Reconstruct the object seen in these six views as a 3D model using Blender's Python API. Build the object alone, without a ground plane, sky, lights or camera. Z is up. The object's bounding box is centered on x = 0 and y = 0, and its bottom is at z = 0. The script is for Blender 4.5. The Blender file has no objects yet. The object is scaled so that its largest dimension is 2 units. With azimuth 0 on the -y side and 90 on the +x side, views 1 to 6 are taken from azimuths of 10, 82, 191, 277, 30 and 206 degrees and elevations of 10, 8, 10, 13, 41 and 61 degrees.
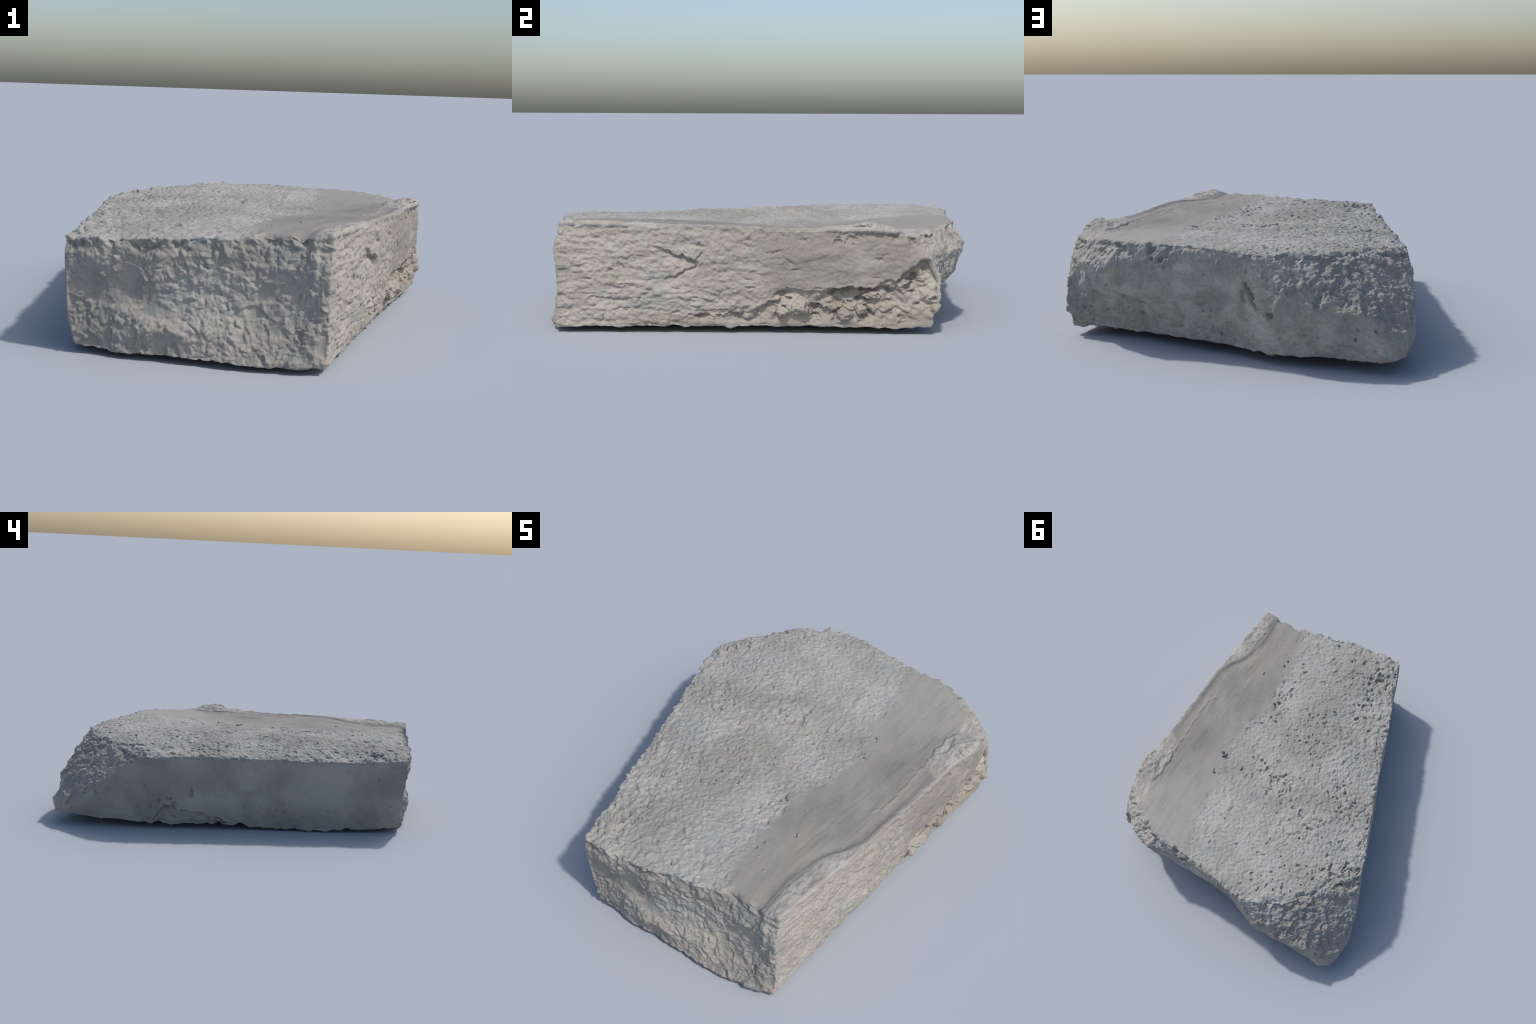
import math
import numpy as np

# ---------------------------------------------------------------- profiles
# Each station is one vertical profile of the broken block, walked round the
# perimeter: (side, bottom xyz, xy at 0.12 m, xy at 0.24 m, xy at 0.35 m, top xyz)
STATIONS = [
 # right cast side, from the near corner to the far one
 ("side",  (.498,-.966,.018),(.508,-.972),(.506,-.962),(.508,-.974),(.508,-.944,.468)),
 ("side",  (.514,-.860,.025),(.522,-.860),(.526,-.860),(.528,-.860),(.526,-.860,.470)),
 ("side",  (.530,-.763,.026),(.540,-.763),(.545,-.763),(.548,-.763),(.545,-.763,.468)),
 ("side",  (.552,-.607,.026),(.566,-.607),(.573,-.607),(.579,-.607),(.578,-.600,.466)),
 ("side",  (.577,-.444,.027),(.596,-.444),(.606,-.444),(.614,-.440),(.614,-.440,.464)),
 ("side",  (.603,-.243,.027),(.624,-.243),(.638,-.243),(.646,-.243),(.646,-.243,.458)),
 ("side",  (.636,-.052,.028),(.660,-.052),(.672,-.052),(.680,-.052),(.676,-.052,.451)),
 ("side",  (.674,.175,.027), (.698,.175), (.708,.175), (.714,.175), (.706,.175,.452)),
 ("side",  (.702,.340,.025), (.726,.340), (.738,.340), (.744,.340), (.738,.340,.450)),
 ("side",  (.722,.465,.024), (.740,.450), (.752,.460), (.758,.455), (.752,.450,.440)),
 ("back",  (.748,.585,.034), (.772,.612), (.764,.620), (.757,.560), (.744,.525,.428)),
 # far broken end, right to left
 ("back",  (.700,.598,.038), (.718,.612), (.716,.608), (.722,.630), (.690,.600,.430)),
 ("back",  (.600,.605,.038), (.632,.630), (.640,.700), (.636,.735), (.570,.695,.441)),
 ("back",  (.500,.615,.036), (.508,.655), (.518,.765), (.510,.795), (.450,.768,.449)),
 ("back",  (.390,.645,.036), (.375,.680), (.372,.785), (.357,.805), (.330,.785,.452)),
 ("back",  (.255,.718,.042), (.243,.765), (.238,.802), (.225,.820), (.205,.810,.454)),
 ("back",  (.115,.768,.042), (.108,.790), (.095,.815), (.085,.848), (.075,.850,.455)),
 ("back",  (.005,.798,.042), (-.015,.808),(-.030,.832),(-.040,.878),(-.040,.890,.450)),
 ("back",  (-.100,.848,.042),(-.105,.868),(-.125,.895),(-.135,.915),(-.145,.915,.444)),
 ("back",  (-.220,.905,.044),(-.228,.930),(-.245,.970),(-.245,.955),(-.235,.900,.446)),
 ("back",  (-.340,.920,.046),(-.355,.945),(-.370,.990),(-.350,.955),(-.335,.866,.445)),
 ("back",  (-.450,.930,.046),(-.470,.960),(-.480,.992),(-.455,.905),(-.430,.792,.437)),
 ("back",  (-.560,.945,.044),(-.575,.980),(-.570,.980),(-.545,.835),(-.525,.694,.429)),
 ("back",  (-.650,.978,.046),(-.662,1.000),(-.655,.875),(-.640,.690),(-.620,.592,.421)),
 ("back",  (-.718,.958,.060),(-.735,.930),(-.730,.760),(-.698,.615),(-.680,.530,.412)),
 # smooth cast side, far to near
 ("left",  (-.742,.890,.060),(-.762,.860),(-.756,.700),(-.734,.560),(-.712,.475,.404)),
 ("left",  (-.752,.800,.054),(-.772,.790),(-.762,.660),(-.732,.525),(-.708,.445,.401)),
 ("left",  (-.735,.690,.043),(-.750,.690),(-.746,.625),(-.724,.495),(-.702,.410,.400)),
 ("left",  (-.715,.560,.038),(-.726,.560),(-.724,.530),(-.706,.430),(-.690,.350,.403)),
 ("left",  (-.692,.420,.030),(-.700,.420),(-.698,.400),(-.686,.340),(-.670,.265,.407)),
 ("left",  (-.662,.250,.026),(-.670,.250),(-.670,.245),(-.658,.210),(-.650,.180,.408)),
 ("left",  (-.634,.110,.022),(-.640,.110),(-.640,.110),(-.636,.110),(-.632,.105,.406)),
 ("left",  (-.598,-.050,.020),(-.606,-.050),(-.606,-.050),(-.605,-.050),(-.602,-.050,.406)),
 ("left",  (-.560,-.218,.010),(-.566,-.218),(-.566,-.218),(-.566,-.218),(-.564,-.218,.403)),
 ("left",  (-.535,-.360,.008),(-.539,-.360),(-.539,-.360),(-.540,-.360),(-.538,-.360,.400)),
 ("left",  (-.506,-.540,.012),(-.504,-.540),(-.503,-.540),(-.503,-.540),(-.507,-.540,.402)),
 ("left",  (-.458,-.740,.014),(-.457,-.740),(-.457,-.740),(-.458,-.740),(-.461,-.740,.404)),
 ("left",  (-.412,-.890,.022),(-.424,-.905),(-.426,-.915),(-.426,-.915),(-.424,-.905,.414)),
 # near broken end, left to right
 ("front", (-.385,-.930,.026),(-.410,-.938),(-.412,-.948),(-.412,-.960),(-.408,-.955,.416)),
 ("front", (-.300,-.940,.022),(-.310,-.936),(-.310,-.938),(-.310,-.972),(-.325,-.970,.420)),
 ("front", (-.200,-.962,.018),(-.205,-.950),(-.210,-.935),(-.210,-.970),(-.215,-.970,.422)),
 ("front", (-.080,-.966,.018),(-.085,-.962),(-.090,-.938),(-.090,-.964),(-.100,-.976,.426)),
 ("front", (.040,-.982,.020),(.035,-.968),(.030,-.938),(.030,-.950),(.025,-.952,.434)),
 ("front", (.160,-.996,.018),(.160,-.962),(.160,-.935),(.160,-.946),(.160,-.948,.446)),
 ("front", (.280,-1.000,.018),(.285,-.958),(.285,-.935),(.285,-.942),(.270,-.920,.455)),
 ("front", (.390,-.992,.016),(.395,-.964),(.395,-.944),(.395,-.956),(.380,-.940,.456)),
 ("front", (.455,-.984,.016),(.465,-.976),(.465,-.962),(.465,-.974),(.458,-.950,.460)),
]
LEVELS = (.12,.24,.35)

# heights of the dished top read inside the rim (x, y, z)
TOP_HEIGHTS = [(-.30,-.50,.422),(-.11,-.38,.436),(-.02,-.30,.436),(-.30,-.15,.438),(-.30,.07,.443),
 (-.30,.31,.450),(-.30,.58,.450),(-.07,.53,.453),(.05,.08,.432),(.04,.18,.432),(.09,-.17,.428),(.165,-.364,.436),
 (.337,-.521,.445),(.318,.104,.417),(.29,.40,.441),(.27,.62,.455),(.30,-.80,.452),(.43,-.75,.452),
 (.50,-.30,.449),(.55,.05,.440),(.58,.35,.436),(.50,.55,.443),(.42,.20,.425),(-.50,-.30,.416),
 (-.50,.10,.423),(-.55,.40,.424),(0.,-.70,.445),(-.20,-.82,.434),(.10,-.82,.445),(-.15,.25,.443)]
BOTTOM_HEIGHTS = [(0,0,.03),(.3,-.4,.03),(-.2,-.5,.03),(.3,.4,.04),(-.3,.5,.05),(-.1,.7,.05)]

def thin_plate(points):
    p = np.array(points, float); n = len(p)
    def kernel(r2): return r2*np.log(r2+1e-9)
    d2 = ((p[:,None,:2]-p[None,:,:2])**2).sum(-1)
    A = np.zeros((n+3,n+3)); A[:n,:n] = kernel(d2)+np.eye(n)*.004
    A[:n,n:] = np.c_[np.ones(n),p[:,:2]]; A[n:,:n] = A[:n,n:].T
    w = np.linalg.solve(A, np.r_[p[:,2],0,0,0])
    def f(x,y):
        x = np.asarray(x,float); y = np.asarray(y,float); out = w[n]+w[n+1]*x+w[n+2]*y
        for k in range(n): out = out+w[k]*kernel((x-p[k,0])**2+(y-p[k,1])**2)
        return out
    return f

tops = np.array([s[5] for s in STATIONS]); bottoms = np.array([s[1] for s in STATIONS])
top_height = thin_plate(TOP_HEIGHTS+[tuple(t) for t in tops])
bottom_height = thin_plate(BOTTOM_HEIGHTS+[tuple(b) for b in bottoms])

def base_shell(around=640, up=56, rings=70):
    """closed quad shell lofted through the stations; caps follow the height surfaces"""
    prof = []
    for _,b,l,m,h,t in STATIONS:
        prof.append([b,(*l,LEVELS[0]),(*m,LEVELS[1]),(*h,LEVELS[2]),t])
    prof = np.array(prof)                       # station, level, xyz
    k = len(prof)
    seg = np.linalg.norm(np.diff(np.r_[prof[:,2],prof[:1,2]],axis=0),axis=1)
    s = np.r_[0,np.cumsum(seg)]
    u = np.linspace(0,s[-1],around,endpoint=False)
    closed = np.r_[prof,prof[:1]]
    ring = np.empty((around,5,3))
    for a in range(5):
        for c in range(3): ring[:,a,c] = np.interp(u,s,closed[:,a,c])
    v = np.linspace(0,4,up)
    wall = np.empty((up,around,3))
    for c in range(3):
        for i in range(around): wall[:,i,c] = np.interp(v,np.arange(5),ring[i,:,c])
    verts = [wall.reshape(-1,3)]; faces = []
    idx = np.arange(up*around).reshape(up,around)
    def quads(a,b,flip=False):
        a2,b2 = np.roll(a,-1),np.roll(b,-1)
        q = np.c_[a,a2,b2,b]
        faces.append(q[:,::-1] if flip else q)
    for j in range(up-1): quads(idx[j],idx[j+1])
    count = up*around
    for edge,height,row,flip in ((wall[-1],top_height,idx[-1],False),(wall[0],bottom_height,idx[0],True)):
        centre = edge[:,:2].mean(0); last = row
        gap = edge[:,2]-height(edge[:,0],edge[:,1])
        for r in range(1,rings):
            t = r/rings
            xy = edge[:,:2]*(1-t)+centre*t
            z = height(xy[:,0],xy[:,1])+gap*max(0,1-t*12)
            verts.append(np.c_[xy,z]); new = np.arange(count,count+around); count += around
            quads(last,new,flip); last = new
        verts.append(np.array([[*centre,height(*centre)]])); c = count; count += 1
        tri = np.c_[last,np.roll(last,-1),np.full(around,c)]
        faces.append(tri[:,::-1] if flip else tri)
    return np.vstack(verts),[f.tolist() for q in faces for f in q]

# ---------------------------------------------------------------- noise
def _hash(ix,iy,iz,seed):
    h = (ix.astype(np.uint32)*np.uint32(374761393)+iy.astype(np.uint32)*np.uint32(668265263)
         +iz.astype(np.uint32)*np.uint32(2147483647)+np.uint32((seed*144665+12345)&0xffffffff))
    h = (h^(h>>np.uint32(13)))*np.uint32(1274126177)
    h = (h^(h>>np.uint32(16)))*np.uint32(2246822519)
    return h^(h>>np.uint32(15))
def _unit(h): return (h&np.uint32(0xffffff)).astype(np.float32)/np.float32(0xffffff)

def value_noise(p,seed=0):
    """gradient noise, about -1..1"""
    f = np.floor(p); i = f.astype(np.int64); t = (p-f).astype(np.float32)
    w = t*t*t*(t*(t*6-15)+10); out = np.zeros(len(p),np.float32)
    for dx in (0,1):
        for dy in (0,1):
            for dz in (0,1):
                h = _hash(i[:,0]+dx,i[:,1]+dy,i[:,2]+dz,seed)
                a = _unit(h)*np.float32(6.2831853); c = _unit(h*np.uint32(2654435761)+np.uint32(97))*2-1
                s = np.sqrt(np.maximum(0,1-c*c))
                g = (t[:,0]-dx)*np.cos(a)*s+(t[:,1]-dy)*np.sin(a)*s+(t[:,2]-dz)*c
                ww = (w[:,0] if dx else 1-w[:,0])*(w[:,1] if dy else 1-w[:,1])*(w[:,2] if dz else 1-w[:,2])
                out += ww*g
    return out*1.6
def fbm(P,cell,octaves=4,seed=0,gain=.5,stretch=(1,1,1)):
    p = P/(cell*np.array(stretch)); out = 0; a = 1; tot = 0
    for o in range(octaves):
        out = out+a*value_noise(p*2.03**o+17.3*o,seed+o); tot += a; a *= gain
    return out/tot
def cells(P,cell,seed=0,stretch=(1,1,1)):
    """distance to nearest and second feature point (in cells), random id, offset vector to the nearest"""
    p = P/(cell*np.array(stretch)); f = np.floor(p); i = f.astype(np.int64); t = (p-f).astype(np.float32)
    n = len(p); d1 = np.full(n,9,np.float32); d2 = d1.copy(); rid = np.zeros(n,np.float32); off = np.zeros((n,3),np.float32)
    for dx in (-1,0,1):
        for dy in (-1,0,1):
            for dz in (-1,0,1):
                h = _hash(i[:,0]+dx,i[:,1]+dy,i[:,2]+dz,seed)
                q = np.stack([_unit(h),_unit(h*np.uint32(2654435761)+np.uint32(7)),_unit(h*np.uint32(40503)+np.uint32(11))],1)
                v = t-(q+np.array([dx,dy,dz],np.float32)); d = np.sqrt((v*v).sum(1))
                near = d<d1
                d2 = np.where(near,d1,np.minimum(d2,d)); rid = np.where(near,_unit(h*np.uint32(69069)+np.uint32(3)),rid)
                off = np.where(near[:,None],v,off); d1 = np.where(near,d,d1)
    return d1,d2,rid,off
def step(a,b,x):
    t = np.clip((x-a)/(b-a),0,1); return t*t*(3-2*t)
def facets(P,cell,seed,stretch=(1,1,1)):
    """broken-stone facets: every cell is a plane with its own tilt"""
    d1,d2,r,off = cells(P,cell,seed,stretch)
    a = r*6.2831853*7; b = r*6.2831853*13
    tilt = off[:,0]*np.cos(a)+off[:,1]*np.sin(a)*.9+off[:,2]*np.cos(b)
    return tilt*.6+(np.mod(r*29,1)-.5)*.7
def line_distance(a,b,pts):
    """2D distance of (a,b) to a polyline, and the signed height below it"""
    best = np.full(len(a),9.,np.float32)
    for (x0,y0),(x1,y1) in zip(pts[:-1],pts[1:]):
        dx,dy = x1-x0,y1-y0; t = np.clip(((a-x0)*dx+(b-y0)*dy)/(dx*dx+dy*dy+1e-12),0,1)
        best = np.minimum(best,np.hypot(a-x0-t*dx,b-y0-t*dy))
    return best
def overhang(a,b,pts,depth,reach,soft=.004):
    """set the surface back just below a line drawn on a wall"""
    pts = sorted(pts); xs = [p[0] for p in pts]; ys = [p[1] for p in pts]
    zl = np.interp(a,xs,ys); below = zl-b
    ends = step(xs[0]-.015,xs[0]+.02,a)*(1-step(xs[-1]-.02,xs[-1]+.015,a))
    return -depth*ends*step(0,soft,below)*np.clip(1-below/reach,0,1)**1.2

# ---------------------------------------------------------------- marks read from the views
STRIP_EDGE = [(-1.0,.25),(-.93,.252),(-.82,.222),(-.69,.205),(-.58,.195),(-.50,.208),(-.41,.218),(-.36,.215),(-.31,.178),
 (-.25,.226),(-.15,.282),(-.06,.302),(.01,.340),(.07,.308),(.15,.311),(.24,.330),(.295,.250),(.38,.292),(.465,.285),
 (.54,.297),(.645,.256),(.74,.262),(1.0,.26)]                      # (y, x) left border of the trowelled strip
RIM_EDGE = [(-1.0,.440),(-.94,.447),(-.76,.456),(-.62,.495),(-.55,.53),(-.50,.575),(-.42,.615),(-.25,.640),(-.06,.670),
 (.09,.690),(.12,.640),(.16,.606),(.25,.610),(.37,.612),(.44,.645),(.54,.632),(.63,.630),(.70,.565),(.77,.495),(1.0,.4)]
SPALL_TOP = [(-.52,.045),(-.49,.060),(-.42,.085),(-.36,.098),(-.30,.104),(-.25,.090),(-.205,.082),(-.157,.100),(-.10,.135),
 (-.064,.190),(.023,.201),(.08,.190),(.133,.196),(.20,.200),(.297,.212),(.34,.205),(.39,.234),(.451,.251),(.496,.292),(.535,.322),(.58,.32)]
BACK_ROUGH = [(-.74,.12),(-.70,.14),(-.633,.180),(-.604,.222),(-.55,.246),(-.495,.272),(-.431,.262),(-.366,.274),(-.314,.273),
 (-.233,.297),(-.183,.332),(-.133,.395),(-.06,.425),(.015,.409),(.084,.409),(.169,.395),(.223,.359),(.323,.377),(.429,.364),
 (.523,.330),(.579,.294),(.62,.20),(.70,.14),(.8,.12)]              # (x, z) lower limit of the coarse fracture
BACK_HOLES = [(-.21,.208,.016,.02),(.27,.387,.013,.014),(.312,.391,.008,.01),(-.399,.262,.010,.012),(.021,.082,.008,.010),
 (-.561,.181,.006,.010),(-.553,.137,.006,.012),(.39,.13,.010,.010),(.525,.266,.007,.008),(-.251,.115,.006,.008),(-.629,.172,.005,.01),
 (-.35,.135,.005,.006),(.10,.21,.008,.006),(.20,.10,.008,.006)]
LEFT_HOLES = [(.213,.2,.012,.014),(.717,.192,.010,.012),(.34,.172,.007,.010),(.322,.168,.007,.012),(.381,.156,.009,.010),
 (.503,.117,.007,.008),(.426,.12,.006,.008),(-.296,.103,.009,.008),(-.073,.131,.006,.010),(-.249,.116,.006,.006),(-.534,.11,.008,.006),
 (.30,.13,.014,.012),(.345,.12,.012,.014),(-.66,.09,.008,.006)]
TOP_PITS = [(.318,.104,.013,.026),(.335,.09,.010,.018),(.165,-.364,.012,.026),(.185,-.345,.010,.020),(.172,-.325,.010,.016),
 (.337,-.521,.007,.010),(.05,.081,.010,.018),(.075,.06,.011,.016),(.10,.05,.010,.018),(.13,.03,.009,.012),(.155,.05,.010,.014),
 (-.30,-.72,.016,.018),(-.32,-.67,.014,.016),(-.33,-.55,.016,.016),(-.29,-.55,.010,.014),(-.04,-.60,.014,.014),(-.42,-.40,.012,.014),
 (-.10,.15,.010,.016),(-.09,.12,.010,.014),(-.42,.02,.011,.014),(-.36,-.13,.012,.014),(.11,-.28,.010,.015),(.17,-.25,.010,.015),
 (.33,.235,.009,.016),(.34,.215,.008,.010),(.24,-.62,.009,.012),(.232,-.66,.008,.012),(-.38,.30,.012,.014),(-.25,.45,.010,.012),
 (-.2,-.2,.010,.012),(-.24,-.05,.010,.012),(-.45,.16,.010,.012),(.0,.62,.011,.013),(-.15,.75,.013,.014),(-.5,.47,.011,.012)]

# ---------------------------------------------------------------- build the body as one surface
import bpy, bmesh

VOXEL = .0031
def remeshed_shell():
    V,F = base_shell()
    me = bpy.data.meshes.new("shell"); me.from_pydata(V.tolist(),[],F); me.update()
    ob = bpy.data.objects.new("shell",me); bpy.context.scene.collection.objects.link(ob)
    mod = ob.modifiers.new("voxels","REMESH"); mod.mode = "VOXEL"; mod.voxel_size = VOXEL; mod.adaptivity = 0
    dg = bpy.context.evaluated_depsgraph_get(); out = bpy.data.meshes.new_from_object(ob.evaluated_get(dg))
    bpy.data.objects.remove(ob); bpy.data.meshes.remove(me)
    return out

def mesh_arrays(me):
    co = np.empty(len(me.vertices)*3,np.float32); me.vertices.foreach_get("co",co)
    li = np.empty(len(me.loops),np.int32); me.loops.foreach_get("vertex_index",li)
    st = np.empty(len(me.polygons),np.int32); me.polygons.foreach_get("loop_start",st)
    assert len(li)==4*len(st)
    return co.reshape(-1,3).astype(np.float64),li.reshape(-1,4)

class Net:
    """neighbour averaging on the quad net"""
    def __init__(s,quads,n):
        e = np.vstack([quads[:,[0,1]],quads[:,[1,2]],quads[:,[2,3]],quads[:,[3,0]]])
        s.a,s.b,s.n = e[:,0],e[:,1],n
        s.deg = np.maximum(1,np.bincount(s.a,minlength=n)+np.bincount(s.b,minlength=n)).astype(float)
    def mean(s,f):
        if f.ndim==2: return np.stack([s.mean(f[:,k]) for k in range(f.shape[1])],1)
        return (np.bincount(s.a,f[s.b],s.n)+np.bincount(s.b,f[s.a],s.n))/s.deg
    def smooth(s,f,times,k=.5):
        for _ in range(times): f = f+(s.mean(f)-f)*k
        return f
def vertex_normals(P,Q):
    n = np.cross(P[Q[:,2]]-P[Q[:,0]],P[Q[:,3]]-P[Q[:,1]])
    out = np.zeros_like(P)
    for c in range(3):
        acc = 0
        for k in range(4): acc = acc+np.bincount(Q[:,k],n[:,c],len(P))
        out[:,c] = acc
    return out/np.maximum(1e-12,np.linalg.norm(out,axis=1))[:,None]

def crumble(P,cell,seed):
    """knobbly broken mortar: rounded crests over sharper hollows"""
    p = P/cell; out = 0; a = 1
    for o in range(3): out = out+a*(np.sqrt(value_noise(p*2.1**o+9.1*o,seed+o)**2+.01)*-2+.7); a *= .5
    return -out*.6 if seed%2 else out*.6

def inside_distance(x,y,poly):
    """distance inside (+) or outside (-) a closed outline in plan"""
    poly = np.asarray(poly); d = line_distance(x,y,[tuple(p) for p in np.vstack([poly,poly[:1]])])
    odd = np.zeros(len(x),bool); q = np.roll(poly,-1,0)
    for (x0,y0),(x1,y1) in zip(poly,q):
        hit = (y0>y)!=(y1>y)
        odd ^= hit&(x<(x1-x0)*(y-y0)/(y1-y0+1e-12)+x0)
    return np.where(odd,d,-d)

KINDS = ["rough_top","trowelled_strip","raised_rim","cast_side","spalled_base","broken_end","chipped_slope","fractured_end","smooth_side","underside"]

def body():
    me = remeshed_shell(); P,Q = mesh_arrays(me); bpy.data.meshes.remove(me)
    net = Net(Q,len(P)); P = net.smooth(P,2)
    N = vertex_normals(P,Q); N = net.smooth(N,6); N /= np.linalg.norm(N,axis=1)[:,None]
    x,y,z = P.T
    # ---- which face of the block a point belongs to
    inside = inside_distance(x,y,tops[:,:2])
    over = top_height(x,y)
    is_top = (z>over-.014)&(inside>-.004)
    is_bottom = (N[:,2]<-.55)&(z<.12)
    ring = np.array([s[3] for s in STATIONS]); side = np.array([["side","back","left","front"].index(s[0]) for s in STATIONS])
    best = np.full(len(P),9.); lab = np.zeros(len(P),int)
    for k in range(len(ring)):
        p0 = np.array([STATIONS[k][j][:2] for j in range(1,6)]); k2 = (k+1)%len(ring)
        p1 = np.array([STATIONS[k2][j][:2] for j in range(1,6)])
        lev = np.array([STATIONS[k][1][2],*LEVELS,STATIONS[k][5][2]])
        ax,ay = np.interp(z,lev,p0[:,0]),np.interp(z,lev,p0[:,1]); bx,by = np.interp(z,lev,p1[:,0]),np.interp(z,lev,p1[:,1])
        dx,dy = bx-ax,by-ay; t = np.clip(((x-ax)*dx+(y-ay)*dy)/(dx*dx+dy*dy+1e-12),0,1)
        d = np.hypot(x-ax-t*dx,y-ay-t*dy); near = d<best
        lab = np.where(near,side[k],lab); best = np.where(near,d,best)
    ragged = fbm(P,.05,3,5)
    fine = fbm(P,.018,2,6)
    kind = np.full(len(P),0)
    strip_x = np.interp(y,*zip(*STRIP_EDGE))+ragged*.016+fine*.008
    rim_x = np.interp(y,*zip(*RIM_EDGE))+ragged*.012+fine*.006
    kind[x>strip_x] = 1; kind[x>rim_x] = 2
    wall = ~is_top&~is_bottom
    kind[wall&(lab==0)] = 3
    spall_z = np.interp(y,*zip(*SPALL_TOP))+ragged*.016+fine*.010
    kind[wall&(lab==0)&(z<spall_z)&(y>-.5)] = 4
    kind[wall&(lab==3)] = 5
    back_z = np.interp(x,*zip(*BACK_ROUGH))+ragged*.03+fine*.012
    kind[wall&(lab==1)] = 7
    kind[wall&(lab==1)&(z>back_z)] = 6
    kind[wall&(lab==2)] = 8
    kind[is_bottom] = 9
    W = np.stack([(kind==k).astype(float) for k in range(10)],1)
    skin = step(-.022,.030,x-strip_x)                       # the cement skin feathers out over the grit
    flat = (kind==0)|(kind==1); W[:,1] = flat*skin; W[:,0] = flat*(1-skin)
    soft = {k:net.smooth(W[:,k],4) for k in range(10)}
    warp = np.stack([fbm(P,.06,3,40+k) for k in range(3)],1)
    D = np.zeros(len(P)); move = np.zeros_like(P)
    def on(k,pad=.001): return np.where(soft[k]>pad)[0]

    # ---- rough top: irregular grit with clustered ragged pits and broad dips
    i = on(0); p = (P+warp*.020)[i]*np.array([1,1,.6]); a,b = P[i,0],P[i,1]
    calm = step(-.40,.25,a+.30*np.maximum(0,b)+.25*fbm(p,.22,2,31))
    d1,_,r,_ = cells(p,.034,11); e1,_,er,_ = cells(p,.019,12); f1,_,fr,_ = cells(p,.0115,10)
    patch = step(-.25,.35,fbm(p,.16,2,16))
    near_edge = step(.10,.02,inside[i])*step(.25,-.1,a)
    lump = (.75-d1*d1*1.5)*r*r*(.014+.010*near_edge)*(.3+.7*patch)+(.65-e1*e1*1.2)*er*.0095+(.6-f1*f1)*fr*.004+crumble(p,.034,18)*.0018+fbm(p,.020,3,15)*.0045
    holes = fbm(p,.030,4,13)+.45*fbm(p,.17,2,17)-.10*calm
    pit = -.013*step(.29,.48,holes)
    d = (lump+pit)*(1.10-.38*calm)+fbm(p,.11,3,14)*.008-.003
    for px,py,rad,dep in TOP_PITS:
        q = np.hypot(a-px,(b-py)*1.2)*np.maximum(.5,1+1.2*fine[i]+.6*ragged[i]); d -= dep*.8*step(rad*1.3,rad*.3,q)
    D[i] += soft[0][i]*d
    # ---- trowelled strip: a smooth skin a few millimetres proud, with a long shallow groove along the rim
    i = on(1); p = P[i]; a,b = p[:,0],p[:,1]
    u = np.c_[a-.17*b,b,0*a]; d = fbm(p,.14,3,21,stretch=(.5,1.6,1))*.0030+fbm(p,.02,2,22)*.0005+.0030
    d += fbm(u,.020,3,29,stretch=(1,22,1))*.0016*step(.08,.22,a-np.interp(b,*zip(*STRIP_EDGE)))+fbm(p,.035,3,20)*.0022*step(.07,.0,a-strip_x[i])
    rim = np.interp(b,*zip(*RIM_EDGE)); d += -.005*np.exp(-((a-rim+.040)/.026)**2)*step(.25,-.2,b)+.003*step(.030,.012,rim-a)*step(.1,-.2,b)
    ridge = line_distance(a+.012*ragged[i],b,[(.545,-.235),(.573,-.205),(.590,-.10),(.600,.05),(.607,.14),(.64,.16)])
    d += .0045*np.exp(-(ridge/.007)**2)*step(-.4,.2,fbm(p,.05,2,27))
    for px,py,rad,dep in TOP_PITS: d -= dep*step(rad*1.1,rad*.3,np.hypot(a-px,b-py)*np.maximum(.5,1+1.2*fine[i]))
    for px,py,rad,hh in ((.345,-.515,.008,.008),(.33,-.76,.012,.003),(.36,-.80,.010,.003),(.27,-.70,.008,.004),(.30,-.36,.006,.005)):
        d += hh*step(rad,rad*.2,np.hypot(a-px,b-py))
    crack = line_distance(a,b,[(.305,.20),(.335,.24),(.27,.285),(.25,.30),(.29,.365),(.294,.41)])
    d -= .006*np.exp(-(crack/.0035)**2)*step(-.3,.2,fbm(p,.04,2,28))
    D[i] += soft[1][i]*d
    # ---- raised rim: a rough band of mortar left standing along the edge
    i = on(2); p = P[i]; a,b = p[:,0],p[:,1]
    high = .006*step(-.50,-.72,b)+.007*step(.10,.20,b)*step(.47,.40,b)+.012*np.exp(-((b-.33)/.07)**2)*step(.64,.69,a)
    d1,_,r,_ = cells(p,.034,23)
    d = high+(.7-d1*d1*1.2)*.008*(.5+r)*(.3+high*50)+crumble(p,.05,24)*.005+fbm(p,.03,3,26,stretch=(.6,1.6,1))*.004
    D[i] += soft[2][i]*d
    # ---- right cast side: grainy, bedded in flat courses
    i = on(3); p = P[i]; a,b = p[:,1],p[:,2]
    d1,_,r,_ = cells(p,.030,33,stretch=(1,1.5,.8))
    weather = step(-.30,.05,a+.12*ragged[i])*step(.12,.20,b)
    p2 = p+warp[i]*.012; d1,_,r,_ = cells(p2,.030,33,stretch=(1,1.4,.9)); e1,_,er,_ = cells(p2,.015,39,stretch=(1,1.3,.9))
    d = fbm(p,.12,4,34,stretch=(1,1.6,.6))*.009+((.75-d1*d1*1.3)*.009*r+(.6-e1*e1)*er*.0045+crumble(p2,.040,32)*.0035+fbm(p2,.018,3,35,stretch=(1,1.3,.9))*.0055)*(1-.55*weather)
    d += fbm(p,.05,3,137,stretch=(1,3.2,.28))*.0042*step(-.30,-.60,a+.15*ragged[i])
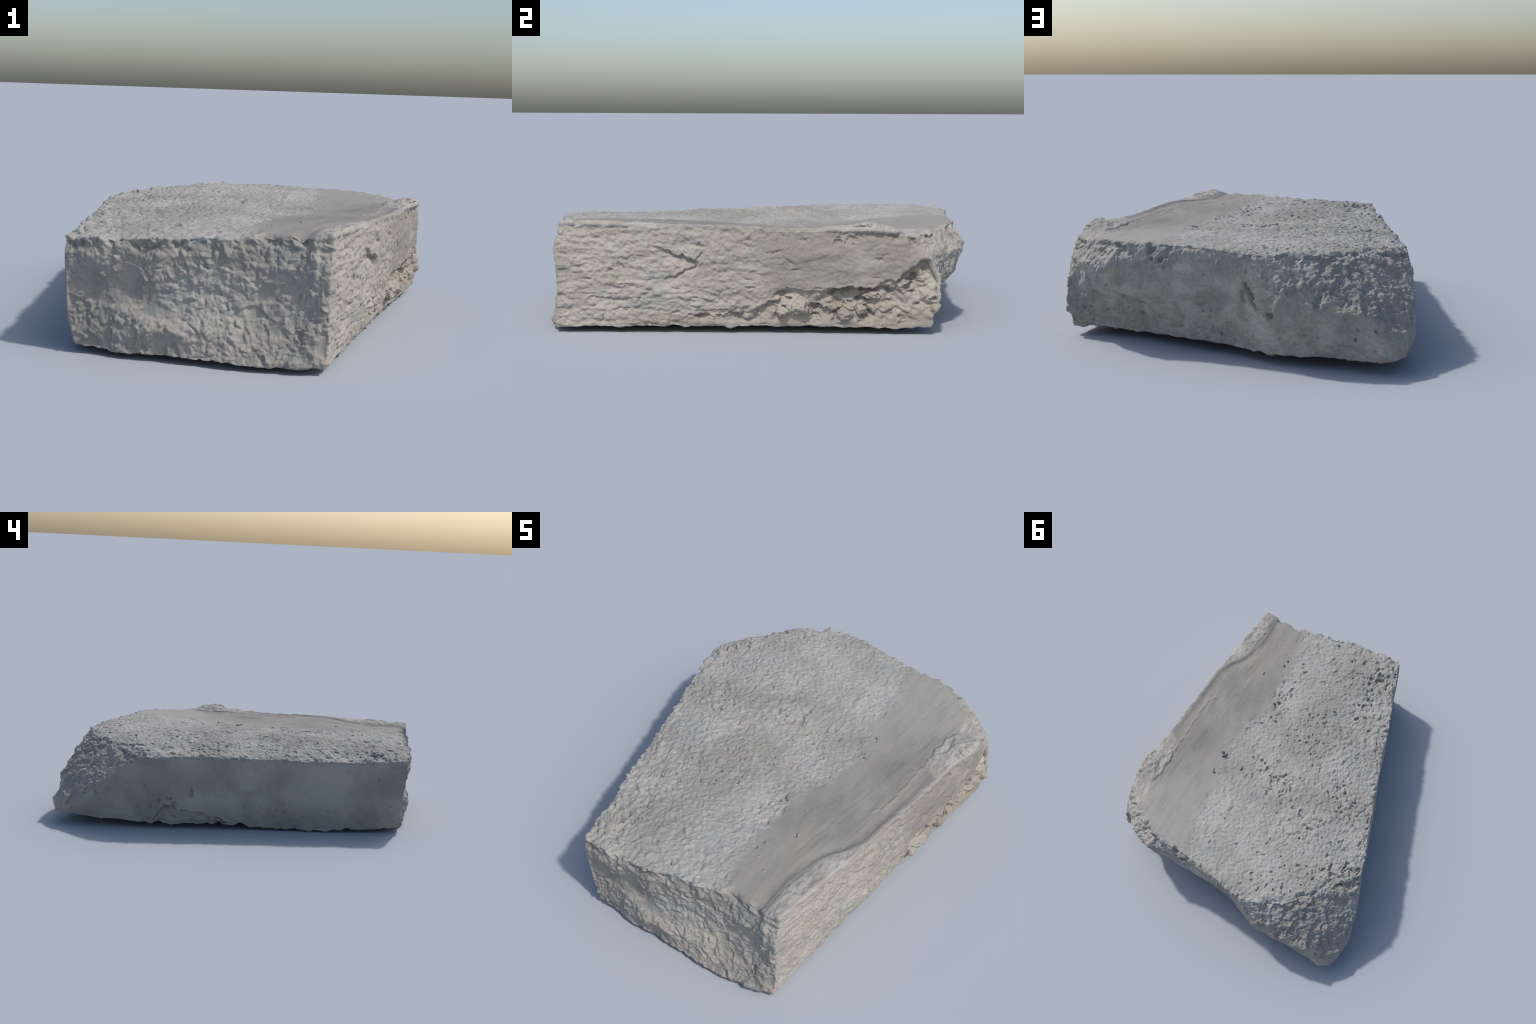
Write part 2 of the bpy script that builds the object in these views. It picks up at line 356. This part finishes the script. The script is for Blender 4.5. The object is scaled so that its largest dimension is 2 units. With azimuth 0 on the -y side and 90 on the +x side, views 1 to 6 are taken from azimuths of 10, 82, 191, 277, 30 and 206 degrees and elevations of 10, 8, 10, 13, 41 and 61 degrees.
    f2,_,r2,_ = cells(p,.06,36,stretch=(1,1.6,.5)); d -= .008*step(.30,.10,f2)*(r2>.72)
    wig = ragged[i]*.022+fine[i]*.012; gaps = step(-.25,.15,fbm(p,.10,2,37))
    d += overhang(a,b+wig,[(-.575,.378),(-.50,.352),(-.443,.334),(-.385,.318)],.032,.070,.006)*step(-.60,-.44,a)
    d += overhang(a,b+wig,[(-.40,.322),(-.36,.355)],.012,.05)
    d += overhang(a,b+wig,[(-.52,.234),(-.491,.246),(-.42,.282),(-.38,.30)],.017,.030)
    d += overhang(a,b+wig,[(-.90,.055),(-.86,.064),(-.822,.072),(-.749,.086),(-.735,.088)],.016,.035)*gaps
    d += overhang(a,b+wig,[(-.745,.098),(-.717,.107),(-.66,.114)],.012,.03)
    d += overhang(a,b+wig*.6,[(-.97,.158),(-.82,.156),(-.716,.150),(-.65,.15)],.009,.03)*gaps
    d += overhang(a,b+wig*.6,[(-1.0,.275),(-.95,.273),(-.92,.27)],.012,.05)
    d += overhang(a,b+wig,[(-.78,.21),(-.70,.20),(-.60,.205)],.008,.025)*gaps
    d -= .006*np.exp(-(line_distance(a,b+wig*.5,[(-.636,.125),(-.616,.156),(-.571,.182)])/.006)**2)
    for pts in ([(-.11,.348),(-.036,.354)],[(-.03,.335),(.012,.300)],[(-.20,.380),(-.18,.374)]):
        d -= .006*np.exp(-(line_distance(a,b+wig,pts)/.004)**2)
    rubble = step(.05,-.04,line_distance(a,b,[(-.44,.10),(-.36,.14),(-.30,.15),(-.25,.13),(-.16,.12)])-.01)
    d += rubble*(crumble(p2,.045,38)*.014+(.7-d1*d1)*.010*r-.008)
    for ya,za,rad,dep in ((.25,.41,.016,.012),(.20,.395,.010,.014),(.42,.42,.014,.012),(.50,.405,.012,.014),(.36,.325,.007,.007),(.05,.40,.014,.006),(-.74,.27,.012,.008),(-.70,.29,.010,.008)):
        d -= dep*step(rad*1.3,rad*.3,np.hypot((a-ya)*.7,b-za)*np.maximum(.5,1+1.4*fine[i]))
    D[i] += soft[3][i]*d
    # ---- spalled base: the skin has come away, the broken core lies back under a lip
    i = on(4); p = P[i]; a,b = p[:,1],p[:,2]
    lip = spall_z[i]; deep = np.interp(a,[-.52,-.45,-.35,-.25,-.15,-.05,.05,.2,.35,.45,.53,.6],[0,.006,.014,.016,.014,.028,.038,.042,.044,.042,.034,.020])
    deep = deep*(.55+.9*step(-.4,.4,fbm(p,.13,2,57)))
    down = np.clip((lip-b)/np.maximum(.03,lip-.045),0,1)
    d = -deep*step(0,.014+.02*step(-.2,.4,fbm(p,.07,2,157)),lip-b)*(1-down)**.8
    q = p+warp[i]*.02
    d1,_,r,_ = cells(q,.060,53,stretch=(1,1.2,.8)); e1,_,er,_ = cells(q,.027,54)
    core = step(0,.02,lip-b)*(.30+.70*step(.045,.085,b))
    d += core*((.8-d1*d1*1.5)*.036*r+(.7-e1*e1)*.014*er+crumble(q,.07,55)*.016+fbm(p,.018,2,58)*.003-.008)
    for py,pz,ry,rz,hh in ((0.,.115,.055,.042,.032),(.235,.09,.030,.030,.022),(.36,.175,.05,.03,.020),(.44,.22,.04,.03,.020),(-.33,.06,.06,.03,.012),(-.335,.112,.03,.018,-.022),(-.20,.075,.022,.016,-.024),(-.03,.175,.03,.012,-.014)):
        d += hh*np.exp(-((a-py)/ry)**2-((b-pz)/rz)**2)
    d -= core*.022*step(.10,.32,fbm(p,.06,3,56,stretch=(1,1.5,.7)))
    D[i] += soft[4][i]*d
    # ---- near broken end: coarse facets and lumps, with flatter scars
    i = on(5); p = P[i]; a,b = p[:,0],p[:,2]
    scar = step(.02,.26,fbm(p,.11,3,161,stretch=(1.3,1,1))-.16+.34*np.exp(-((a+.2)/.17)**2-((b-.27)/.09)**2))
    q = p+warp[i]*.022
    d1,_,r,_ = cells(q,.048,65,stretch=(.85,1,1.15)); e1,_,er,_ = cells(q,.026,66,stretch=(.85,1,1.15))
    f1,_,fr,_ = cells(q,.0145,88)
    knob = (.8-d1*d1*1.4)*.010*r+(.6-e1*e1)*.013*er+(.6-f1*f1)*.0075*fr+crumble(q,.055,67)*.005+crumble(q,.022,68)*.0015+fbm(q,.012,2,86)*.002
    d = fbm(p,.20,2,60)*.012+facets(q,.11,69)*.006+knob*(1-.80*scar)-.003-.004*scar+fbm(p,.012,2,59)*.0012
    d += .014*np.exp(-((a+.05)/.20)**2-((b-.110)/.040)**2)
    D[i] += soft[5][i]*d
    # ---- coarse fracture along the top of the far end and down the sloping corner
    i = on(6); p = P[i]
    q = p+warp[i]*.018
    d1,_,r,_ = cells(q,.040,74); e1,_,er,_ = cells(q,.020,75)
    slope = step(-.10,-.25,p[:,0])
    d = fbm(p,.18,2,79)*.010+crumble(q,.10,179)*.007+facets(q,.10,76)*(.007+.006*slope)+crumble(q,.055,78)*(.007+.005*slope)+(.8-d1*d1*1.4)*.010*r+(.6-e1*e1)*.009*er+crumble(q,.020,77)*.0018+(.6-cells(q,.0125,89)[0]**2)*.004+fbm(q,.011,2,87)*.002-.004
    for px,pz,rad,dep in BACK_HOLES: d -= dep*step(rad*1.2,rad*.5,np.hypot(p[:,0]-px,p[:,2]-pz)*np.maximum(.5,1+.8*fine[i]))
    D[i] += soft[6][i]*d
    # ---- far broken end below: worn smooth, holed by lost stones
    i = on(7); p = P[i]; a,b = p[:,0],p[:,2]
    d = fbm(p,.16,3,81)*.012+crumble(p+warp[i]*.02,.07,182)*.005+fbm(p,.05,3,82)*.007+crumble(p,.028,83)*.0018+fbm(p,.013,2,80)*.0018+np.minimum(0,fbm(p,.07,3,84,stretch=(1.8,1,.6))+.15)*.010
    c1,_,cr,_ = cells(p,.04,85); d -= .009*step(.12+.14*cr,.05,c1)*(cr>.62)
    for px,pz,rad,dep in BACK_HOLES: d -= dep*step(rad*1.2,rad*.5,np.hypot(a-px,b-pz)*np.maximum(.5,1+.9*fine[i]))
    d += overhang(a,b+ragged[i]*.02+fine[i]*.01,[(.36,.195),(.44,.205),(.52,.215),(.62,.235),(.70,.245)],.022,.10,.008)
    d += .026*np.exp(-((a-.755)/.045)**2-((b-.175)/.040)**2)-.016*np.exp(-((a-.72)/.05)**2-((b-.265)/.02)**2)
    near = step(.60,.70,a+.06*ragged[i])*step(.36,.28,b)         # the rubble runs on round the corner
    e1,_,er,_ = cells(p+warp[i]*.02,.045,186); f1,_,fr,_ = cells(p,.022,187)
    d += near*(crumble(p+warp[i]*.02,.06,188)*.010+(.8-e1*e1*1.4)*.020*er+(.6-f1*f1)*.009*fr-.008)
    gash = line_distance(a+.010*fine[i],b+.014*ragged[i],[(-.098,.318),(-.110,.300),(-.130,.268),(-.128,.250),(-.148,.228)])
    d -= .026*np.exp(-(gash/(.006+.003*step(-.3,.3,fine[i])))**2)
    d -= .014*np.exp(-(line_distance(a,b,[(-.088,.285),(-.080,.270),(-.092,.245)])/.007)**2)
    D[i] += soft[7][i]*d
    # ---- smooth cast side
    i = on(8); p = P[i]; a,b = p[:,1],p[:,2]
    low = step(.13,.04,b)
    d = fbm(p,.22,2,91)*.003+fbm(p,.03,2,92)*.0009+low*(fbm(p,.06,4,93)*.012-.003)
    lost = np.interp(a,[.0,.02,.06,.13,.23,.28,.31,.36,.40,.44],[0,.04,.06,.085,.11,.10,.135,.13,.075,0])+ragged[i]*.02+fine[i]*.01
    d -= .016*step(0,.006,lost-b)+.010*step(0,.01,lost-b)*(fbm(p,.03,2,94)+.2)
    c1,_,cr,_ = cells(p,.075,95); d -= .006*step(.13,.05,c1)*(cr>.55)
    for py,pz,rad,dep in LEFT_HOLES: d -= dep*step(rad*1.25,rad*.4,np.hypot(a-py,(b-pz)*.8)*np.maximum(.5,1+1.2*fine[i]))
    D[i] += soft[8][i]*d
    # ---- underside
    i = on(9); p = P[i]
    d1,_,r,_ = cells(p,.05,97)
    d = (1-d1*1.2)*.010*(.3+r)+fbm(p,.15,4,98)*.012-.004
    D[i] += soft[9][i]*d

    # chipped arrises round the top
    rimmed = np.exp(-(inside/.022)**2)*step(over-.06,over-.03,z)
    bite = np.array([.006,.014,.008,.014])[lab]
    D += rimmed*bite*(1.3*fbm(P,.045,4,101)-.25)-rimmed*np.array([.004,.020,.004,.012])[lab]*step(.08,.30,fbm(P,.09,3,102))
    D = net.smooth(D,1,.3)
    P2 = P+N*D[:,None]
    # bitten lower edge
    hem = step(.075,.02,P[:,2])*np.array([.3,.7,1.,.8])[lab]
    P2[:,2] += hem*(.014*np.maximum(0,fbm(np.c_[P[:,:2],0*z],.11,4,99)+.1)+.010*fbm(P,.04,3,100))
    for px,py,rad,hh in ((-.575,-.06,.05,.030),(-.625,.065,.035,.028),(-.03,-.96,.05,.014),(-.56,-.46,.05,.008)):
        P2[:,2] += hem*hh*step(rad,0,np.hypot(x-px,y-py)*(1+.8*ragged))
    return P2,Q,kind,net


def split_parts(P,Q,kind,net,parent,materials):
    N = vertex_normals(P,Q)
    # a face belongs to the part most of its corners belong to
    votes = np.stack([(kind[Q]==k).sum(1) for k in range(len(KINDS))],1); fk = votes.argmax(1)
    out = {}
    for k,name in enumerate(KINDS):
        q = Q[fk==k]
        used,inv = np.unique(q,return_inverse=True); q = inv.reshape(-1,4)
        me = bpy.data.meshes.new(name)
        me.vertices.add(len(used)); me.vertices.foreach_set("co",P[used].astype(np.float32).ravel())
        me.loops.add(q.size); me.loops.foreach_set("vertex_index",q.astype(np.int32).ravel())
        me.polygons.add(len(q)); me.polygons.foreach_set("loop_start",np.arange(0,q.size,4,dtype=np.int32))
        me.update(calc_edges=True); me.validate()
        me.polygons.foreach_set("use_smooth",np.ones(len(me.polygons),bool))
        me.normals_split_custom_set_from_vertices(N[used].astype(np.float32))
        me.materials.append(materials[name])
        ob = bpy.data.objects.new(name,me); bpy.context.scene.collection.objects.link(ob); ob.parent = parent
        out[name] = ob
    return out

def pebbles(name,spots,material,parent,seed):
    """knobs of mortar or aggregate bedded in the surface: (x, y, z, radius, squash)"""
    made = []
    bm = bmesh.new(); bmesh.ops.create_icosphere(bm,subdivisions=4,radius=1); ball = np.array([v.co[:] for v in bm.verts]); tri = [[v.index for v in f.verts] for f in bm.faces]; bm.free()
    for n,(x,y,z,rad,squash) in enumerate(spots):
        j = ball*3+n*7.7
        r = 1+.55*fbm(j,2.4,3,seed)+.22*fbm(j,.8,2,seed+5)
        v = ball*r[:,None]*rad*np.array([1,1.15,squash])+np.array([x,y,z])
        me = bpy.data.meshes.new(name); me.from_pydata(v.tolist(),[],tri); me.update()
        me.polygons.foreach_set("use_smooth",np.ones(len(tri),bool)); me.materials.append(material)
        ob = bpy.data.objects.new(name,me); bpy.context.scene.collection.objects.link(ob); ob.parent = parent
        made.append(ob)
    return made

# ---------------------------------------------------------------- materials
def concrete(name,pale,dark,grain=.10,tint=.5,blotch=2.6,streak=None,stain=None,stain_amount=0.,specks=0.,bump=.25,layers=None,mottle=1.):
    """mottled concrete: two greys in large clouds, faint pink / green / lilac blotches, fine grain"""
    m = bpy.data.materials.new(name); m.use_nodes = True
    nt = m.node_tree; n = nt.nodes; l = nt.links; n.clear()
    out = n.new("ShaderNodeOutputMaterial"); bs = n.new("ShaderNodeBsdfPrincipled"); l.new(bs.outputs[0],out.inputs[0])
    bs.inputs["Roughness"].default_value = .93; bs.inputs["Specular IOR Level"].default_value = .15
    co = n.new("ShaderNodeTexCoord").outputs["Object"]
    def mapping(scale,shift=(0,0,0)):
        k = n.new("ShaderNodeMapping"); k.inputs["Scale"].default_value = scale; k.inputs["Location"].default_value = shift
        l.new(co,k.inputs[0]); return k.outputs[0]
    def noise(scale,detail=4,rough=.55,vec=None,dist=0.):
        k = n.new("ShaderNodeTexNoise"); k.inputs["Scale"].default_value = scale; k.inputs["Detail"].default_value = detail
        k.inputs["Roughness"].default_value = rough; k.inputs["Distortion"].default_value = dist
        l.new(vec or co,k.inputs["Vector"]); return k.outputs["Fac"]
    def ramp(fac,stops):
        k = n.new("ShaderNodeValToRGB"); e = k.color_ramp.elements
        while len(e)<len(stops): e.new(.5)
        for s,(pos,c) in zip(e,stops): s.position = pos; s.color = (*c,1) if not isinstance(c,float) else (c,c,c,1)
        l.new(fac,k.inputs[0]); return k.outputs[0]
    def mix(kind,fac,a,b):
        k = n.new("ShaderNodeMix"); k.data_type = "RGBA"; k.blend_type = kind
        for s,v in ((k.inputs[0],fac),(k.inputs[6],a),(k.inputs[7],b)):
            if isinstance(v,(int,float)): s.default_value = v
            elif isinstance(v,tuple): s.default_value = (*v,1)
            else: l.new(v,s)
        return k.outputs[2]
    cloud = ramp(noise(blotch,5,.6,mapping((1,1,1)),.4),[(.38,0.),(.62,1.)])
    col = mix("MIX",cloud,dark,pale)
    if streak:
        s = ramp(noise(4,5,.6,mapping((2.2,.55,1),(3,0,0)),.6),[(.42,0.),(.64,1.)])
        col = mix("MIX",s,col,streak)
    hue = ramp(noise(8,3,.55,mapping((1,1,1),(7,3,1)),.8),
               [(.30,(.90,.97,1.)),(.43,(1.,1.,1.)),(.50,(1.06,.97,.965)),(.56,(1.,1.,1.)),(.66,(1.02,1.02,.93)),(.74,(.96,.98,1.04))])
    col = mix("MULTIPLY",tint,col,hue)
    if stain:
        k = ramp(noise(5,5,.65,mapping((1,1,2),(1,8,2)),.5),[(.44,0.),(.62,1.)])
        k2 = n.new("ShaderNodeMath"); k2.operation = "MULTIPLY"; k2.inputs[1].default_value = stain_amount; l.new(k,k2.inputs[0])
        col = mix("MIX",k2.outputs[0],col,stain)
    if layers: col = layers(dict(n=n,l=l,co=co,noise=noise,mapping=mapping,ramp=ramp,mix=mix),col)
    g = ramp(noise(75,3,.7),[(.30,1-grain*1.5),(.70,1+grain)])
    col = mix("MULTIPLY",1.,col,g)
    if specks:
        v = n.new("ShaderNodeTexVoronoi"); v.inputs["Scale"].default_value = 38; l.new(co,v.inputs["Vector"])
        s = ramp(v.outputs["Distance"],[(.10,1.),(.22,0.)]); k2 = n.new("ShaderNodeMath"); k2.operation = "MULTIPLY"; k2.inputs[1].default_value = specks
        l.new(s,k2.inputs[0]); col = mix("MIX",k2.outputs[0],col,(.16,.155,.145))
    l.new(col,bs.inputs["Base Color"])
    b = n.new("ShaderNodeBump"); b.inputs["Strength"].default_value = bump; b.inputs["Distance"].default_value = .003
    l.new(noise(140,4,.6),b.inputs["Height"]); l.new(b.outputs[0],bs.inputs["Normal"])
    return m

def maths(t,op,*v):
    k = t["n"].new("ShaderNodeMath"); k.operation = op
    for s,x in zip(k.inputs,v):
        if isinstance(x,(int,float)): s.default_value = x
        else: t["l"].new(x,s)
    return k.outputs[0]
def fade(t,value,a,b):
    k = t["n"].new("ShaderNodeMapRange"); k.interpolation_type = "SMOOTHSTEP"
    k.inputs["From Min"].default_value = a; k.inputs["From Max"].default_value = b; t["l"].new(value,k.inputs["Value"]); return k.outputs[0]
def axes(t):
    k = t["n"].new("ShaderNodeSeparateXYZ"); t["l"].new(t["co"],k.inputs[0]); return k.outputs
def border(t,y,edge):
    """x of a hand-placed border line as a function of y"""
    u = maths(t,"MULTIPLY_ADD",y,.5,.5)
    return t["ramp"](u,[((b+1)/2,float(x)) for b,x in edge])
def wobble(t,scale,size):
    return maths(t,"MULTIPLY_ADD",t["noise"](scale,5,.6),2*size,-size)

def top_layers(t,col):
    """smooth grey-brown cement skin beside the rim, pale rough mortar on the rim itself"""
    x,y,z = axes(t)
    skin_edge = maths(t,"ADD",maths(t,"SUBTRACT",x,border(t,y,STRIP_EDGE)),wobble(t,16,.075))
    skin = fade(t,skin_edge,-.028,.042)
    cloud = t["ramp"](t["noise"](3.2,5,.55,t["mapping"]((1.6,.7,1),(4,1,0)),.7),[(.34,0.),(.66,1.)])
    cement = t["mix"]("MIX",cloud,(.205,.198,.183),(.282,.274,.257))
    warm = t["ramp"](t["noise"](6,3,.5,t["mapping"]((1.5,.6,1),(2,5,0)),.5),[(.45,0.),(.66,1.)])
    cement = t["mix"]("MIX",maths(t,"MULTIPLY",warm,.55),cement,(.292,.268,.232))
    worn = fade(t,maths(t,"ADD",y,wobble(t,5,.25)),.15,.75)
    cement = t["mix"]("MIX",maths(t,"MULTIPLY",worn,.5),cement,(.325,.316,.298))
    groove = maths(t,"ABSOLUTE",maths(t,"ADD",maths(t,"SUBTRACT",x,border(t,y,RIM_EDGE)),.030))
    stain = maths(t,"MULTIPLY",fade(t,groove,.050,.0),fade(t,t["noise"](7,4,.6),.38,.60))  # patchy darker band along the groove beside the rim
    cement = t["mix"]("MIX",maths(t,"MULTIPLY",stain,.55),cement,(.205,.190,.180))
    col = t["mix"]("MIX",skin,col,cement)
    rim = fade(t,maths(t,"ADD",maths(t,"SUBTRACT",x,border(t,y,RIM_EDGE)),wobble(t,26,.03)),-.010,.020)
    dusty = t["ramp"](t["noise"](8,4,.6),[(.35,(.295,.280,.255)),(.65,(.385,.365,.335))])
    return t["mix"]("MIX",rim,col,dusty)
def side_layers(t,col):
    """weathered brown-grey patch above the spall, earth along the foot"""
    x,y,z = axes(t)
    a = fade(t,maths(t,"ADD",y,wobble(t,5,.35)),-.30,.02); b = fade(t,maths(t,"ADD",y,wobble(t,9,.10)),.60,.44)
    patch = maths(t,"MULTIPLY",maths(t,"MULTIPLY",a,b),fade(t,t["noise"](6,5,.6),.24,.48))
    col = t["mix"]("MIX",maths(t,"MULTIPLY",patch,.85),col,(.242,.224,.197))
    moss = maths(t,"MULTIPLY",fade(t,t["noise"](9,3,.5,t["mapping"]((1,1,1),(5,5,5))),.60,.72),patch)
    col = t["mix"]("MIX",maths(t,"MULTIPLY",moss,.5),col,(.235,.235,.17))
    earth = maths(t,"MULTIPLY",fade(t,maths(t,"ADD",z,wobble(t,12,.06)),.085,.04),fade(t,maths(t,"ADD",y,wobble(t,6,.3)),-.75,-.35))
    return t["mix"]("MIX",maths(t,"MULTIPLY",earth,.7),col,(.315,.265,.210))

top = dict(tint=.5,grain=.045,bump=.2,layers=top_layers)
MATERIALS = {
 "rough_top":      concrete("gravelly_concrete",(.340,.338,.320),(.255,.252,.234),**top),
 "cast_side":      concrete("rough_cast_concrete",(.370,.350,.317),(.288,.271,.243),tint=.85,grain=.07,blotch=3.4,layers=side_layers),
 "spalled_base":   concrete("spalled_core",(.368,.345,.305),(.262,.246,.218),tint=.6,grain=.09,blotch=7,stain=(.325,.278,.222),stain_amount=.5),
 "broken_end":     concrete("broken_concrete",(.330,.319,.292),(.240,.234,.216),tint=.8,grain=.08,blotch=4),
 "chipped_slope":  concrete("fresh_fracture",(.365,.351,.322),(.278,.269,.248),tint=.55,grain=.08,blotch=4),
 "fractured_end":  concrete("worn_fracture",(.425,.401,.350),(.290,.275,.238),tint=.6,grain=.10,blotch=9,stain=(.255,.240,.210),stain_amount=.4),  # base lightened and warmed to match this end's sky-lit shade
 "smooth_side":    concrete("formed_concrete",(.352,.338,.306),(.248,.238,.215),tint=.35,grain=.05,bump=.1,blotch=3.2),
 "underside":      concrete("bedding_concrete",(.345,.325,.29),(.27,.25,.22),tint=.5,grain=.09),
}
MATERIALS["trowelled_strip"] = MATERIALS["raised_rim"] = MATERIALS["rough_top"]

thing = bpy.data.objects.new("concrete_block",None); bpy.context.scene.collection.objects.link(thing)
thing["label"] = "broken grey concrete block with rough gravelly top"; thing["category"] = "concrete block"
P,Q,KIND,NET = body()
split_parts(P,Q,KIND,NET,thing,MATERIALS)

pebbles("mortar_lump",[(.722,.270,.462,.013,.8),(.728,.296,.466,.018,.7),(.733,.325,.466,.016,.7),(.736,.350,.462,.012,.8),
 (.740,.375,.458,.013,.7),(.744,.405,.453,.012,.7),(.716,.312,.468,.015,.6)],MATERIALS["raised_rim"],thing,301)
pebbles("aggregate_stone",[(.655,-.022,.098,.030,.7),(.665,.040,.118,.036,.8),(.682,.235,.085,.030,.8),(.692,.300,.105,.022,.9),
 (.694,.350,.170,.034,.6),(.706,.430,.215,.028,.7),(.702,.400,.115,.028,.7),(.612,-.170,.078,.020,.8),(.592,-.260,.085,.022,.7)],MATERIALS["spalled_base"],thing,401)
